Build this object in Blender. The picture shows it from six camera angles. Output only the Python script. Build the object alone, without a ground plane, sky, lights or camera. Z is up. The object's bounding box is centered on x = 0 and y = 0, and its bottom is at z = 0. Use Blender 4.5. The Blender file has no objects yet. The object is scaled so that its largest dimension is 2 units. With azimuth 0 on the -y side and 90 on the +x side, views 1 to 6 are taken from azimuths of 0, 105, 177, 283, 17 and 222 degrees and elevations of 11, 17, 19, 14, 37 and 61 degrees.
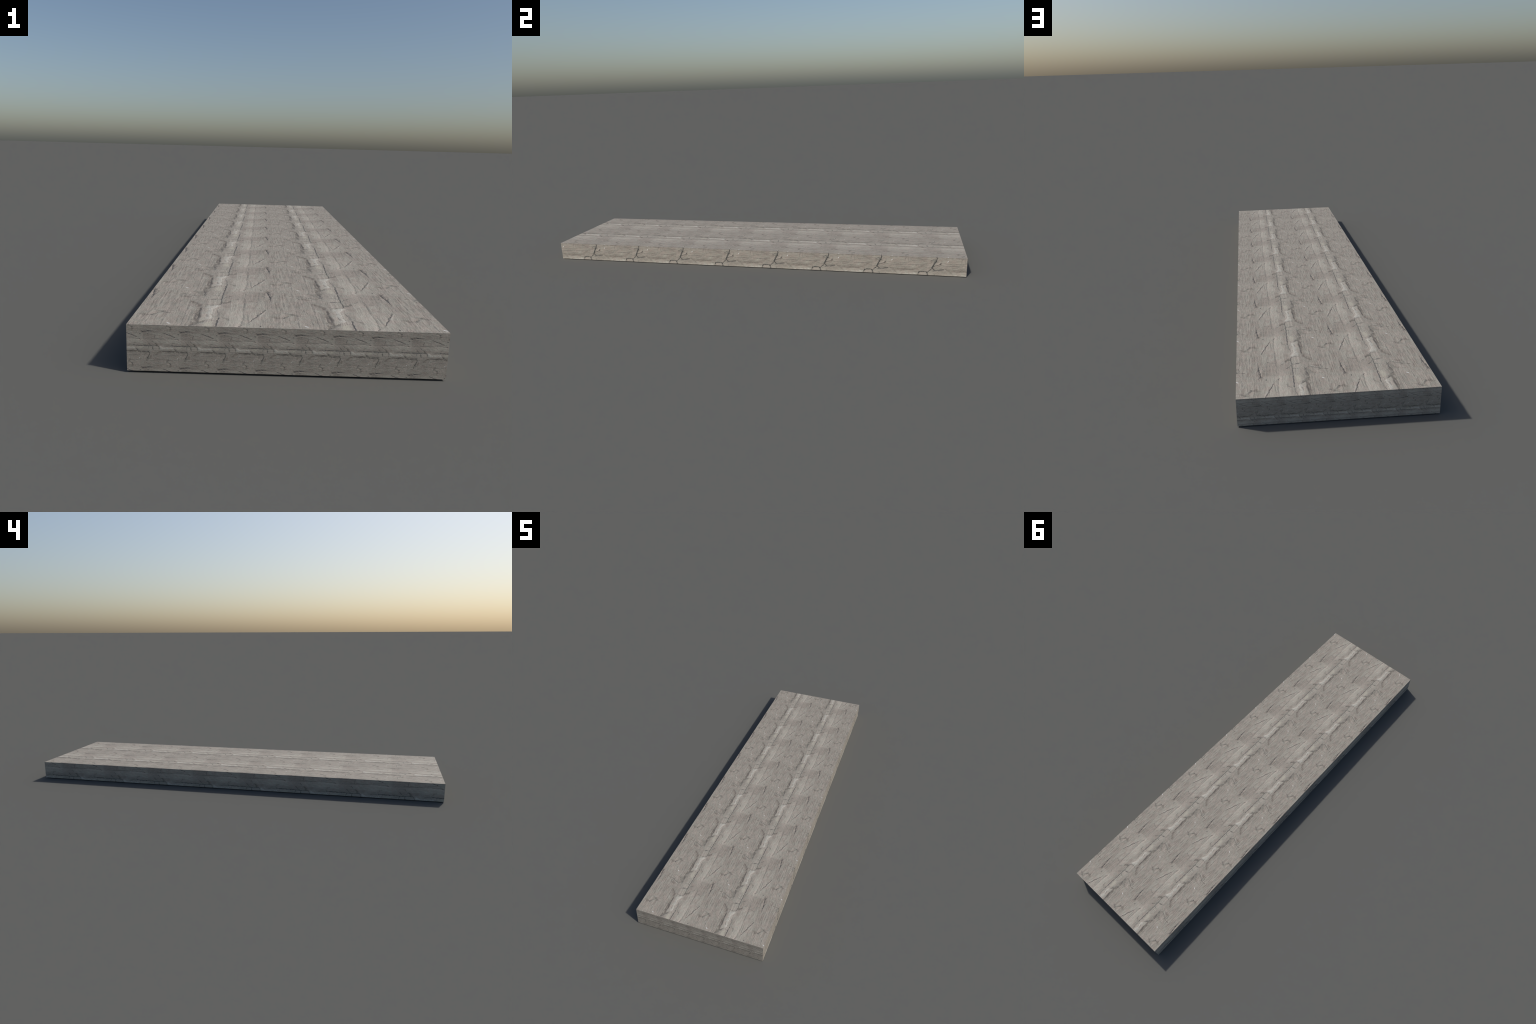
"""Long flat weathered slab.

One rectangular block (0.549 x 2.0 x 0.083 m).  Its faces carry one and the
same square surface pattern (cast from one mould), laid out again and again:
0.2384 m squares on the top, the underside and the long sides, 0.0655 m squares
on the two ends.  The pattern is described once, as named marks in pattern
units (u across the grain, v along the grain, 1.0 = one repeat).  The marks are
used twice: as shallow relief in the mesh and as colour masks in the material.
"""
import bpy, bmesh, math
import numpy as np

HALF_W, HALF_L, HEIGHT = 0.2751, 1.0, 0.0834
BIG, SMALL = 0.23842, 0.06553          # size of one repeat: long faces / end faces

# ------------------------------------------------------------------ the marks
# every mark is a stroke: control points (u, v, half width)
CRACKS = [   # deep dark cracks
    # the long crack beside the pale ridge
    [(.343, .506, .0040), (.338, .600, .0052), (.336, .690, .0060), (.338, .790, .0085),
     (.338, .870, .0075), (.345, .950, .0050), (.347, 1.050, .0085), (.349, 1.155, .0055)],
    # slanting crack
    [(.703, .378, .0040), (.668, .285, .0082), (.635, .200, .0075), (.600, .125, .0066), (.587, .080, .0030)],
    # frayed crack
    [(.748, .590, .0028), (.747, .670, .0050), (.744, .750, .0085), (.731, .825, .0065), (.722, .905, .0080)],
    # little nicks
    [(.448, .644, .0060), (.480, .664, .0030)],
    [(.592, .603, .0030), (.632, .585, .0060)],
    [(.660, .976, .0080), (.664, .988, .0060)],
    [(.845, .182, .0060), (.848, .200, .0040)],
    [(.523, .990, .0075), (.508, .958, .0035)],
]
FISSURES = [   # thin cracks
    [(.343, .506, .0040), (.315, .490, .0040), (.272, .477, .0042), (.233, .486, .0036)],
    [(.222, .636, .0030), (.255, .648, .0065), (.334, .664, .0028)],
    [(.240, .763, .0028), (.290, .772, .0030), (.337, .757, .0030)],
    [(.540, .612, .0030), (.592, .603, .0040)],
    [(-.040, .782, .0030), (.010, .766, .0036), (.060, .740, .0030)],
    [(-.024, .755, .0030), (-.006, .700, .0036)],
    [(.186, .745, .0045), (.178, .855, .0062), (.160, .930, .0050)],
    [(.756, .960, .0040), (.722, .905, .0050), (.700, .925, .0040)],
    [(.744, .760, .0045), (.772, .800, .0034)],
    [(.678, .790, .0032), (.700, .735, .0045)],
    [(.588, .084, .0040), (.570, .048, .0020)],
    [(.352, .690, .0030), (.385, .740, .0040), (.420, .760, .0025)],
]
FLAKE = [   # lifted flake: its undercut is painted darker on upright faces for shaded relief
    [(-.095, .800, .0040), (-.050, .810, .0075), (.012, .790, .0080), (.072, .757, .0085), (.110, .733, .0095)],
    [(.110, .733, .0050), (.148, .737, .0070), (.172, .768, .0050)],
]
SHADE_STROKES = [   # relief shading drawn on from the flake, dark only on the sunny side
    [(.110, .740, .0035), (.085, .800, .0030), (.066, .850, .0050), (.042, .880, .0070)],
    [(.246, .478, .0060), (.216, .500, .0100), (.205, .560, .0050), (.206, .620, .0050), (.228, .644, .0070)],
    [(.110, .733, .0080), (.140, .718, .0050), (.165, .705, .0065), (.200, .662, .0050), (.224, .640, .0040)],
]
WEDGE = [   # lip of the chipped wedge and the frayed hollow beside the ridge
    [(.272, .100, .0030), (.250, .086, .0075), (.224, .056, .0070), (.190, .034, .0050), (.152, .018, .0040)],
    [(.176, -.010, .0040), (.156, -.040, .0085)],
    [(.166, .110, .0045), (.172, .185, .0065), (.164, .262, .0045)],
    [(.200, .115, .0045), (.193, .215, .0065), (.190, .330, .0050), (.188, .400, .0050)],
]
GRAIN_LINES = [   # long shallow grooves along the grain, and the scuffed star across it
    [(.838, .310, .0050), (.895, .286, .0080), (.936, .262, .0070), (1.016, .228, .0040)],
    [(.895, .286, .0040), (1.020, .304, .0026)],
    [(.079, .625, .0065), (.086, .430, .0060), (.088, .250, .0045), (.091, -.035, .0055)],
    [(.940, .655, .0060), (.942, .330, .0050), (.944, -.025, .0050)],
    [(.003, .620, .0060), (.008, .365, .0045)],
    [(.531, .880, .0045), (.531, .620, .0045), (.530, .500, .0090), (.527, .350, .0050), (.538, .150, .0055), (.524, -.010, .0050)],
    [(.556, .300, .0030), (.570, .120, .0035)],
    [(.850, .640, .0045), (.852, .480, .0040)],
    [(.885, .700, .0030), (.888, .420, .0040)],
    [(.970, .640, .0028), (.975, .330, .0030)],
    [(.800, .660, .0030), (.803, .500, .0036)],
    [(.748, .590, .0045), (.752, .440, .0060)],
    [(.045, .300, .0030), (.048, .050, .0030)],
    [(.130, .330, .0030), (.128, .080, .0036)],
    [(.349, 1.155, .0075), (.340, 1.260, .0100), (.320, 1.340, .0060)],
    [(.640, .860, .0030), (.645, .680, .0035)],
]
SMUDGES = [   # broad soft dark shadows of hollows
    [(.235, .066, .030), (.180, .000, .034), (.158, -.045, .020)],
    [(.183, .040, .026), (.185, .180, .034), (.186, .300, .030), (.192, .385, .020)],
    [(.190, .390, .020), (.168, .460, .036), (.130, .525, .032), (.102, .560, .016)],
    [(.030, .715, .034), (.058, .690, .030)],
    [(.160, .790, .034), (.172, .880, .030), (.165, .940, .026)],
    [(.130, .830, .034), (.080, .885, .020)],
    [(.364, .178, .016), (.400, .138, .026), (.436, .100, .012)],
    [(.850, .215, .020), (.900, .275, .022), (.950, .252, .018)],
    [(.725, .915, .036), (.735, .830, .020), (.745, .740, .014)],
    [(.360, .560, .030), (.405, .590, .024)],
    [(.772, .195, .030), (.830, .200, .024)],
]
LIPS = [   # thin light lips
    [(-.085, .782, .0050), (-.045, .792, .0055), (.008, .773, .0065), (.064, .742, .0060), (.100, .716, .0070)],
    [(.335, .094, .0040), (.276, .114, .0040)],
    [(.712, .362, .0060), (.680, .270, .0070), (.648, .190, .0060)],
    [(.355, .980, .0030), (.358, 1.120, .0040)],
]
PALE_STREAKS = [   # light worn patches
    [(.020, .860, .024), (.052, .820, .020)],
    [(.092, .690, .0120), (.112, .640, .0160)],
    [(.108, .470, .0100), (.120, .380, .0130)],
    [(.690, .300, .0120), (.665, .220, .0140), (.650, .060, .0140)],
    [(.435, .500, .0110), (.470, .560, .0140), (.500, .570, .0110)],
    [(.560, .560, .0120), (.590, .520, .0140), (.600, .460, .0100)],
    [(.505, -.060, .0160), (.505, .080, .0180), (.492, .240, .0140)],
]
PALE_RIDGE = [   # whitish worn patches on top of the ridge
    [(.326, .460, .0170), (.292, .438, .0250), (.260, .405, .0270)],
    [(.290, .440, .0200), (.280, .385, .0210), (.276, .300, .0230)],
    [(.276, .300, .0190), (.272, .230, .0140), (.276, .185, .0190), (.282, .125, .0130)],
    [(.325, .470, .0090), (.300, .466, .0090)],
]
CREAM = [[(.296, -.055, .042), (.286, -.005, .042), (.300, .060, .026)]]
GRIT = [[(-.008, .006, .0075), (.008, -.006, .0075)],
        [(.840, .005, .004), (.842, .006, .004)],
        [(.925, .115, .003), (.926, .116, .003)]]
# gentle lights and darks of the stone: centre u, v, radii, change of value
TONES = [
    (.500, .210, .200, .420, .165), (.500, -.030, .190, .150, .07), (.270, .280, .080, .300, .14),
    (.265, .560, .080, .140, .05), (.130, .620, .090, .130, -.07), (.900, .620, .170, .260, -.03),
    (.930, .060, .160, .190, .05), (.780, .520, .090, .300, -.04), (.800, .860, .160, .130, -.05),
    (.030, .930, .160, .080, -.03), (.250, .860, .080, .110, -.07), (.680, .500, .090, .160, .05),
    (.640, .030, .090, .110, .04), (.180, .200, .055, .330, -.06),
]
# ------------------------------------------------------ where the pattern lies
# face -> (u axis, its sign, its origin, v axis, its sign, its origin, repeat)
LAYOUT = {
    'top':    (0, +1, -.2055, 1, +1, -.9870, BIG),
    'bottom': (0, -1, -.2055, 1, +1, -.9870, BIG),
    'right':  (2, -1, .0656, 1, +1, -.9870, BIG),
    'left':   (2, +1, -.0662, 1, +1, -.9870, BIG),
    'front':  (2, +1, .0238, 0, -1, -.1877, SMALL),
    'back':   (2, -1, .0409, 0, -1, .2058, SMALL),
}

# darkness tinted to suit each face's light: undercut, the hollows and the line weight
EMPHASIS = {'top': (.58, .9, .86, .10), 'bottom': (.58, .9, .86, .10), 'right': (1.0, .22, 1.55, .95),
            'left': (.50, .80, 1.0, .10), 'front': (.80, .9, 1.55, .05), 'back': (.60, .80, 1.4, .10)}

# ------------------------------------------------------------------ material
class Nodes:
    """small helper: write node trees as expressions"""
    def __init__(self, tree):
        self.t = tree
        self.last = None

    def put(self, kind, **props):
        n = self.t.nodes.new(kind)
        for k, v in props.items():
            setattr(n, k, v)
        return n

    def feed(self, sock, v):
        if isinstance(v, bpy.types.NodeSocket):
            self.t.links.new(v, sock)
        else:
            sock.default_value = v

    def m(self, op, a, b=0.0, c=0.0, clamp=False):
        n = self.put('ShaderNodeMath', operation=op, use_clamp=clamp)
        for s, v in zip(n.inputs, (a, b, c)):
            self.feed(s, v)
        return n.outputs[0]

    def v(self, op, a, b=(0, 0, 0), c=(0, 0, 0), scale=None):
        n = self.put('ShaderNodeVectorMath', operation=op)
        for s, val in zip(n.inputs, (a, b, c)):
            self.feed(s, val)
        if scale is not None:
            self.feed(n.inputs['Scale'], scale)
        return n.outputs['Value'] if op in ('DOT_PRODUCT', 'LENGTH', 'DISTANCE') else n.outputs['Vector']

    def xyz(self, x, y, z):
        n = self.put('ShaderNodeCombineXYZ')
        for s, val in zip(n.inputs, (x, y, z)):
            self.feed(s, val)
        return n.outputs[0]

    def split(self, vec):
        n = self.put('ShaderNodeSeparateXYZ')
        self.feed(n.inputs[0], vec)
        return n.outputs

    def ramp(self, x, lo, hi, to_lo=0.0, to_hi=1.0, smooth=True):
        n = self.put('ShaderNodeMapRange', interpolation_type='SMOOTHSTEP' if smooth else 'LINEAR')
        for s, val in zip(n.inputs, (x, lo, hi, to_lo, to_hi)):
            self.feed(s, val)
        return n.outputs[0]

    def local(self, p, cu, cv):
        """position relative to a mark's centre, on the nearest repeat.  A
        vanishing share of the previous mark is added so that the renderer works
        through the marks one after another (its node stack is small)."""
        if self.last is not None:
            p = self.v('MULTIPLY_ADD', self.last, (1e-9, 1e-9, 0), p)
        return self.v('WRAP', self.v('SUBTRACT', p, (cu, cv, 0)), (.5, .5, .5), (-.5, -.5, -.5))

    def noise(self, vec, scale, detail=2.0, rough=.5, w=None, color=False):
        n = self.put('ShaderNodeTexNoise', noise_dimensions='4D' if w is not None else '3D')
        self.feed(n.inputs['Vector'], vec)
        if w is not None:
            self.feed(n.inputs['W'], w)
        n.inputs['Scale'].default_value = scale
        n.inputs['Detail'].default_value = detail
        n.inputs['Roughness'].default_value = rough
        return n.outputs['Color'] if color else n.outputs['Fac']

    def mix(self, f, a, b):
        n = self.put('ShaderNodeMix', data_type='RGBA')
        self.feed(n.inputs[0], f)
        for s, val in ((n.inputs[6], a), (n.inputs[7], b)):
            self.feed(s, val if isinstance(val, bpy.types.NodeSocket) else (*val, 1.0))
        return n.outputs[2]


def strokes_distance(N, p, strokes):
    """nearest stroke, as distance divided by the local half width"""
    best = None
    for pts in strokes:
        cu, cv = pts[len(pts) // 2][:2]
        q = N.local(p, cu, cv)
        for (u0, v0, w0), (u1, v1, w1) in zip(pts, pts[1:]):
            ba = np.array((u1 - u0, v1 - v0, 0.0))
            pa = N.v('SUBTRACT', q, (u0 - cu, v0 - cv, 0))
            k = ba / ba.dot(ba)
            h = N.m('ADD', N.v('DOT_PRODUCT', pa, tuple(k)), 0.0, clamp=True)
            d = N.v('DISTANCE', pa, N.v('SCALE', tuple(ba), scale=h))
            d = N.m('DIVIDE', d, N.m('MULTIPLY_ADD', h, w1 - w0, w0))
            best = d if best is None else N.m('MINIMUM', best, d)
        N.last = best
    return best


def pattern_group():
    g = bpy.data.node_groups.new('weathered_pattern', 'ShaderNodeTree')
    g.interface.new_socket('Pattern', in_out='INPUT', socket_type='NodeSocketVector')
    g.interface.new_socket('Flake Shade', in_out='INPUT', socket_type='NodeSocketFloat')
    g.interface.new_socket('Hollows', in_out='INPUT', socket_type='NodeSocketFloat')
    g.interface.new_socket('Weight', in_out='INPUT', socket_type='NodeSocketFloat')
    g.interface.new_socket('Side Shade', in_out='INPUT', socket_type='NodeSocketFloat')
    g.interface.new_socket('Color', in_out='OUTPUT', socket_type='NodeSocketColor')
    g.interface.new_socket('Height', in_out='OUTPUT', socket_type='NodeSocketFloat')
    N = Nodes(g)
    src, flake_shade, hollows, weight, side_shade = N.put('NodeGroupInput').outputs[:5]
    # one repeat, its border lying on the pattern's own joint at v = .9
    p = N.v('WRAP', src, (.80, .90, .5), (-.20, -.10, -.5))
    u, v, _ = N.split(p)
    tau = 2 * math.pi
    cu, su = N.m('COSINE', N.m('MULTIPLY', u, tau)), N.m('SINE', N.m('MULTIPLY', u, tau))
    cv, sv = N.m('COSINE', N.m('MULTIPLY', v, tau)), N.m('SINE', N.m('MULTIPLY', v, tau))
    ring = N.xyz(cu, su, cv)

    # ragged edges: marks are read at slightly shaken positions
    shake = N.v('SUBTRACT', N.noise(N.v('MULTIPLY', p, (70, 46, 0)), 1.0, 3.0, .65, color=True), (.5, .5, .5))
    shake_big = N.v('SUBTRACT', N.noise(N.v('MULTIPLY', p, (26, 18, 0)), 1.0, 3.0, .65, color=True), (.5, .5, .5))
    rough_p = N.v('MULTIPLY_ADD', shake, (.030, .042, 0), N.v('MULTIPLY_ADD', shake_big, (.030, .030, 0), p))
    rougher_p = N.v('MULTIPLY_ADD', shake_big, (.095, .115, 0), p)

    breakup = N.noise(N.v('MULTIPLY', p, (38, 24, 0)), 1.0, 3.0, .6)
    crack = N.ramp(N.m('DIVIDE', strokes_distance(N, rough_p, CRACKS), weight), 1.5, .30)
    fissure = N.ramp(N.m('DIVIDE', strokes_distance(N, rough_p, FISSURES), N.m('MULTIPLY', weight, 1.3)), 1.5, .3)
    grain_l = N.ramp(N.m('DIVIDE', strokes_distance(N, rough_p, GRAIN_LINES), weight), 1.6, .2)
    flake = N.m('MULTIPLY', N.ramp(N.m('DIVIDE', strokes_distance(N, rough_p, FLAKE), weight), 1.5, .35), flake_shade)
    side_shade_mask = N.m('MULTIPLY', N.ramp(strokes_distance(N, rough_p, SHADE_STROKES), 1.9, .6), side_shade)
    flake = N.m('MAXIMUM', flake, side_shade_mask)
    wedge = N.ramp(N.m('DIVIDE', strokes_distance(N, rough_p, WEDGE), weight), 1.5, .3)
    wedge = N.m('MULTIPLY', N.m('MULTIPLY', wedge, N.ramp(breakup, .30, .52, .45, .9)), hollows)
    lips = N.ramp(strokes_distance(N, rough_p, LIPS), 1.5, .3)
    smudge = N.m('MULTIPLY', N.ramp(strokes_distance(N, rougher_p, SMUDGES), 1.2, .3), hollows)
    streak = N.ramp(strokes_distance(N, rougher_p, PALE_STREAKS), 1.4, .2)
    lumpy_p = N.v('MULTIPLY_ADD', shake, (.085, .085, 0), N.v('MULTIPLY_ADD', shake_big, (.110, .110, 0), p))
    ridge = N.ramp(strokes_distance(N, lumpy_p, PALE_RIDGE), 1.2, .70)
    cream = N.ramp(strokes_distance(N, rougher_p, CREAM), 1.1, .35)
    ridge = N.m('MULTIPLY', ridge, N.ramp(breakup, .36, .56, .25, 1.0))
    grit = N.ramp(strokes_distance(N, p, GRIT), 1.2, .7)

    fissure = N.m('MULTIPLY', fissure, N.ramp(breakup, .28, .50, .45, 1.0))
    grain_l = N.m('MULTIPLY', grain_l, N.ramp(breakup, .34, .56, .40, 1.0))
    crack = N.m('MULTIPLY', crack, N.ramp(breakup, .25, .45, .72, 1.0))

    # value of the stone; its patches end in long feathered tongues along the grain
    wander = N.m('SUBTRACT', N.noise(N.v('MULTIPLY', p, (7, 4, 0)), 1.0, 2.0, .5), .5)
    fibre_u = N.m('MULTIPLY_ADD', wander, .060, u)
    tongues = N.m('SUBTRACT', N.noise(N.xyz(N.m('MULTIPLY', fibre_u, 44.0), N.m('MULTIPLY', v, 2.2), 3.0), 1.0, 2.0, .6), .5)
    flame_p = N.v('ADD', rougher_p, N.xyz(0.0, N.m('MULTIPLY', tongues, .55), 0.0))
    val = N.m('ADD', .410, 0.0)
    for (tu, tv, ru, rv, amp) in TONES:
        q = N.local(flame_p, tu, tv)
        d = N.v('LENGTH', N.v('MULTIPLY', q, (1 / ru, 1 / rv, 0)))
        val = N.last = N.m('ADD', val, N.ramp(d, 1.15, .1, 0.0, amp * .72))
    # the darker, slightly pink piece between nick and joint
    ru_, rv_, _ = N.split(rough_p)
    lower = N.m('MULTIPLY_ADD', N.m('SUBTRACT', ru_, .58), -.28, .600)
    tip = N.m('MULTIPLY_ADD', tongues, .16, rv_)
    piece = N.m('MULTIPLY', N.ramp(N.m('SUBTRACT', tip, lower), -.020, .030),
                N.m('MULTIPLY', N.ramp(ru_, .35, .40), N.ramp(ru_, .76, .66)))
    val = N.m('ADD', val, N.m('MULTIPLY', piece, -.060))
    val = N.m('ADD', val, N.ramp(N.m('MULTIPLY_ADD', tongues, .3, v), .66, .90, 0.0, -.020))
    # lanes running the whole length: frayed dark lane, pale lane, smooth lane
    lane = lambda lo, hi, soft: N.m('MULTIPLY', N.ramp(ru_, lo - soft, lo + soft), N.ramp(ru_, hi + soft, hi - soft))
    val = N.m('MULTIPLY_ADD', lane(.140, .205, .030), -.060, val)
    val = N.m('MULTIPLY_ADD', lane(.235, .328, .016), .075, val)
    val = N.m('MULTIPLY_ADD', lane(.415, .520, .022), .065, val)
    val = N.m('MULTIPLY_ADD', lane(.360, .405, .020), -.030, val)

    broad = N.noise(ring, 1.6, 3.0, .55, w=sv)
    cloud = N.noise(N.v('MULTIPLY', p, (20, 6.0, 3)), 1.0, 4.0, .62)
    mottle = N.noise(N.v('MULTIPLY', p, (38, 15, 0)), 1.0, 4.0, .65)
    grainy = N.noise(N.xyz(N.m('MULTIPLY', fibre_u, 52.0), N.m('MULTIPLY', v, 2.4), 0.0), 1.0, 3.0, .6)
    fibres = N.noise(N.xyz(N.m('MULTIPLY', fibre_u, 105.0), N.m('MULTIPLY', v, 3.0), 8.0), 1.0, 2.0, .55)
    fine = N.noise(N.v('MULTIPLY', p, (100, 72, 0)), 1.0, 3.0, .7)
    specks = N.noise(N.v('MULTIPLY', p, (70, 48, 7)), 1.0, 2.0, .5)
    # grain shows most in the plain field left of the ridge
    field = N.m('ADD', .45, N.m('MULTIPLY', .55, N.m('MAXIMUM', N.ramp(u, .16, .06), N.ramp(u, .70, .78))))
    val = N.m('MULTIPLY_ADD', N.m('SUBTRACT', broad, .5), .22, val)
    val = N.m('MULTIPLY_ADD', N.m('SUBTRACT', mottle, .5), .46, val)
    val = N.m('MULTIPLY_ADD', N.m('SUBTRACT', cloud, .5), .30, val)
    val = N.m('MULTIPLY_ADD', N.m('MULTIPLY', N.m('SUBTRACT', grainy, .5), field), .50, val)
    val = N.m('MULTIPLY_ADD', N.m('SUBTRACT', fibres, .5), .48, val)
    val = N.m('MULTIPLY_ADD', N.m('MULTIPLY', N.ramp(fibres, .40, .32), field), -.17, val)
    val = N.m('MULTIPLY_ADD', N.m('SUBTRACT', fine, .5), .60, val)
    val = N.m('MULTIPLY_ADD', N.ramp(specks, .66, .74), .10, val)
    val = N.m('MULTIPLY_ADD', N.ramp(specks, .34, .27), -.12, val)
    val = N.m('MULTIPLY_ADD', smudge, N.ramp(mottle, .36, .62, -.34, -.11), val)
    val = N.m('MULTIPLY_ADD', streak, .13, val)
    val = N.m('MULTIPLY_ADD', lips, .26, val)
    val = N.m('MAXIMUM', N.m('MINIMUM', val, 1.0), 0.0)

    stone = N.mix(val, (.160, .1435, .121), (.527, .488, .421))
    hue = N.noise(ring, 2.6, 2.0, .5, w=N.m('ADD', sv, 4.0))
    hue = N.m('MULTIPLY_ADD', piece, .05, hue)
    stone = N.mix(N.ramp(hue, .38, .66), N.v('MULTIPLY', stone, (.985, 1.0, .985)),
                  N.v('MULTIPLY', stone, (1.035, .985, .975)))
    col = N.mix(N.m('MULTIPLY', cream, .75), stone, (.430, .400, .325))
    col = N.mix(N.m('MULTIPLY', ridge, .72), col, (.520, .500, .440))
    col = N.mix(N.m('MULTIPLY', grain_l, .56), col, (.130, .122, .112))
    col = N.mix(N.m('MULTIPLY', fissure, .82), col, (.085, .082, .078))
    col = N.mix(N.m('MULTIPLY', wedge, .80), col, (.075, .073, .070))
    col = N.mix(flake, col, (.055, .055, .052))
    col = N.mix(N.m('MULTIPLY', crack, .80), col, (.050, .051, .054))
    col = N.mix(N.m('MULTIPLY', grit, .85), col, (.640, .640, .610))

    # bump: only the fine grain, the marks themselves are relief in the mesh
    h = N.m('MULTIPLY', mottle, .80)
    h = N.m('MULTIPLY_ADD', grainy, .38, h)
    h = N.m('MULTIPLY_ADD', fine, .35, h)

    out = N.put('NodeGroupOutput')
    N.feed(out.inputs['Color'], col)
    N.feed(out.inputs['Height'], h)
    return g


def face_material(face, group):
    ax, s1, o1, bx, s2, o2, size = LAYOUT[face]
    mat = bpy.data.materials.new('weathered_stone_' + face)
    mat.use_nodes = True
    N = Nodes(mat.node_tree)
    mat.node_tree.nodes.clear()
    c = N.split(N.put('ShaderNodeTexCoord').outputs['Object'])
    a = N.m('MULTIPLY', N.m('SUBTRACT', c[ax], o1), s1 / size)
    b = N.m('MULTIPLY', N.m('SUBTRACT', c[bx], o2), s2 / size)
    grp = N.put('ShaderNodeGroup')
    grp.node_tree = group
    N.feed(grp.inputs[0], N.xyz(a, b, 0.0))
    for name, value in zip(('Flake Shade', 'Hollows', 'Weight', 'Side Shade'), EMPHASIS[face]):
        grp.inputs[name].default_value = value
    bump = N.put('ShaderNodeBump')
    bump.inputs['Strength'].default_value = .75
    bump.inputs['Distance'].default_value = .010 * size
    N.feed(bump.inputs['Height'], grp.outputs['Height'])
    bsdf = N.put('ShaderNodeBsdfPrincipled')
    bsdf.inputs['Roughness'].default_value = .80
    bsdf.inputs['Specular IOR Level'].default_value = .35
    N.feed(bsdf.inputs['Base Color'], grp.outputs['Color'])
    N.feed(bsdf.inputs['Normal'], bump.outputs[0])
    N.feed(N.put('ShaderNodeOutputMaterial').inputs[0], bsdf.outputs[0])
    return mat

# ------------------------------------------------------------------ relief
def relief(u, v):
    """height of the surface (in repeats) at pattern position u, v"""
    out = np.zeros_like(u)
    for strokes, depth, soft in ((CRACKS, -.0036, 1.2), (FISSURES, -.0020, 1.5), (FLAKE, -.0030, 1.3), (WEDGE, -.0024, 1.4), (GRAIN_LINES, -.0016, 1.6),
                                 (SMUDGES, -.0030, 1.1), (PALE_RIDGE, .0026, 1.2)):
        best = np.full_like(u, 9.0)
        for pts in strokes:
            cu, cv = pts[len(pts) // 2][:2]
            qu = (u - cu + .5) % 1.0 - .5
            qv = (v - cv + .5) % 1.0 - .5
            for (u0, v0, w0), (u1, v1, w1) in zip(pts, pts[1:]):
                bu, bv = u1 - u0, v1 - v0
                pu, pv = qu - (u0 - cu), qv - (v0 - cv)
                h = np.clip((pu * bu + pv * bv) / (bu * bu + bv * bv), 0, 1)
                d = np.hypot(pu - bu * h, pv - bv * h) / np.maximum(w0 + (w1 - w0) * h, .004)
                np.minimum(best, d, out=best)
        t = np.clip((soft - best) / soft, 0, 1)
        out += depth * t * t * (3 - 2 * t)
    return out


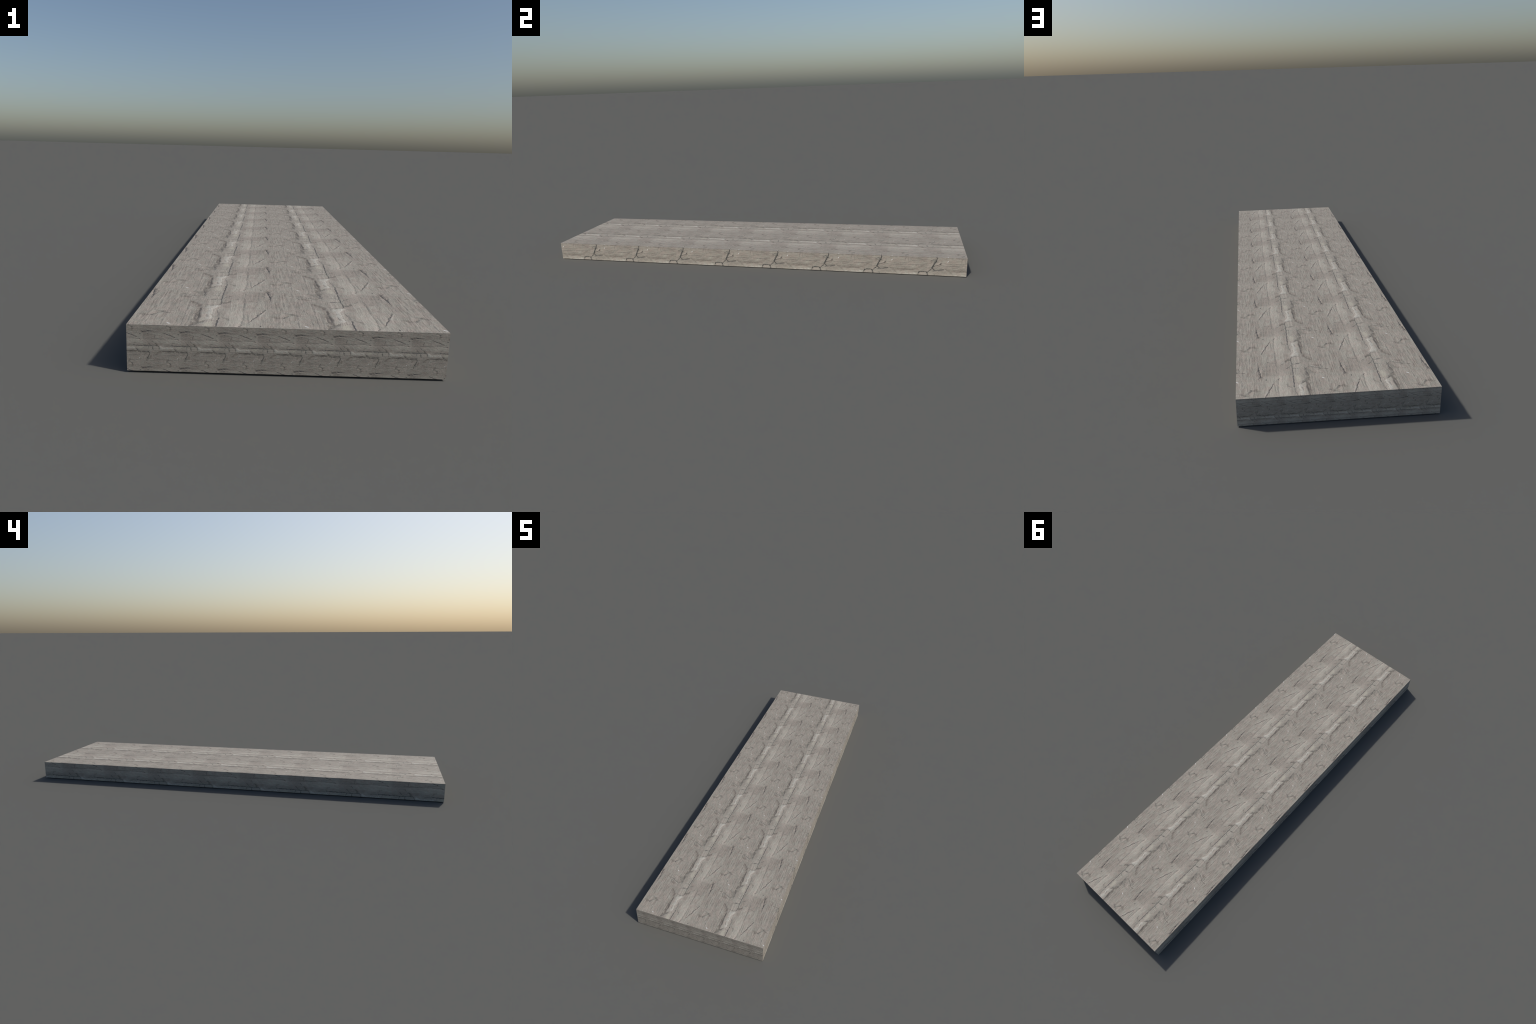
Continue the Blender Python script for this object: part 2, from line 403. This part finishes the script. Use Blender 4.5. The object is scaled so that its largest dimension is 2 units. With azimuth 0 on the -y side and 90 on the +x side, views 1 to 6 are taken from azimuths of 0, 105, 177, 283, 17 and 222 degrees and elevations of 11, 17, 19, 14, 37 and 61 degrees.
def face_grid(face, step):
    """regular grid of points over one face of the block, pressed into relief"""
    ax, s1, o1, bx, s2, o2, size = LAYOUT[face]
    lim = {0: (-HALF_W, HALF_W), 1: (-HALF_L, HALF_L), 2: (0.0, HEIGHT)}
    n_axis = 3 - ax - bx
    outward = {'top': 1, 'bottom': -1, 'right': 1, 'left': -1, 'front': -1, 'back': 1}[face]
    na = max(2, int(round((lim[ax][1] - lim[ax][0]) / step[ax])) + 1)
    nb = max(2, int(round((lim[bx][1] - lim[bx][0]) / step[bx])) + 1)
    A, B = np.meshgrid(np.linspace(*lim[ax], na), np.linspace(*lim[bx], nb), indexing='ij')
    P = np.zeros((na, nb, 3))
    P[..., ax], P[..., bx] = A, B
    P[..., n_axis] = lim[n_axis][1 if outward > 0 else 0]
    # the arrises stay straight
    rim = np.minimum.reduce([A - lim[ax][0], lim[ax][1] - A, B - lim[bx][0], lim[bx][1] - B])
    keep = np.clip(rim / .003, 0, 1)
    if face != 'bottom':
        P[..., n_axis] += outward * keep * size * relief((A - o1) * s1 / size, (B - o2) * s2 / size)
    i = np.arange(na * nb).reshape(na, nb)
    if face == 'bottom':       # plain underside: one flat polygon round the rim
        ring = np.concatenate([i[:-1, 0], i[-1, :-1], i[:0:-1, -1], i[0, :0:-1]])
        return P.reshape(-1, 3)[ring], np.arange(len(ring))[::-1]
    quads = np.stack([i[:-1, :-1], i[1:, :-1], i[1:, 1:], i[:-1, 1:]], -1).reshape(-1, 4)
    e = np.cross(P[1, 0] - P[0, 0], P[0, 1] - P[0, 0])[n_axis]
    if e * outward < 0:
        quads = quads[:, ::-1]
    return P.reshape(-1, 3), quads


def build():
    step = (.00145, .00145, .00145)      # same spacing on every face, so the rims match up
    verts, quads, mats, base = [], [], [], 0
    for k, face in enumerate(LAYOUT):
        P, q = face_grid(face, step)
        verts.append(P)
        if face == 'bottom':
            under, under_slot = q + base, k
        else:
            quads.append(q + base)
            mats.append(np.full(len(q), k, np.int32))
        base += len(P)
    V, Q = np.concatenate(verts), np.concatenate(quads)
    M = np.concatenate(mats + [[under_slot]]).astype(np.int32)
    # weld the rims
    key = np.round(V / 1e-5).astype(np.int64)
    key = (key[:, 0] * 400003 + key[:, 1]) * 40009 + key[:, 2]
    _, first, inv = np.unique(key, return_index=True, return_inverse=True)
    V, Q, under = V[first], inv.reshape(-1)[Q], inv.reshape(-1)[under]
    corners = np.concatenate([Q.ravel(), under]).astype(np.int32)
    me = bpy.data.meshes.new('weathered_slab')
    me.vertices.add(len(V))
    me.vertices.foreach_set('co', V.astype(np.float32).ravel())
    me.loops.add(len(corners))
    me.loops.foreach_set('vertex_index', corners)
    me.polygons.add(len(Q) + 1)
    me.polygons.foreach_set('loop_start', np.arange(0, Q.size + 1, 4, dtype=np.int32))
    me.polygons.foreach_set('material_index', M)
    me.update(calc_edges=True)
    me.validate()
    me.polygons.foreach_set('use_smooth', np.ones(len(Q) + 1, bool))
    me.set_sharp_from_angle(angle=math.radians(50))
    group = pattern_group()
    for face in LAYOUT:
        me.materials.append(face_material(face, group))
    slab = bpy.data.objects.new('weathered_slab', me)
    slab['label'] = 'long flat rectangular grey-brown weathered slab with repeating cracks'
    slab['category'] = 'stone slab'
    bpy.context.scene.collection.objects.link(slab)


build()
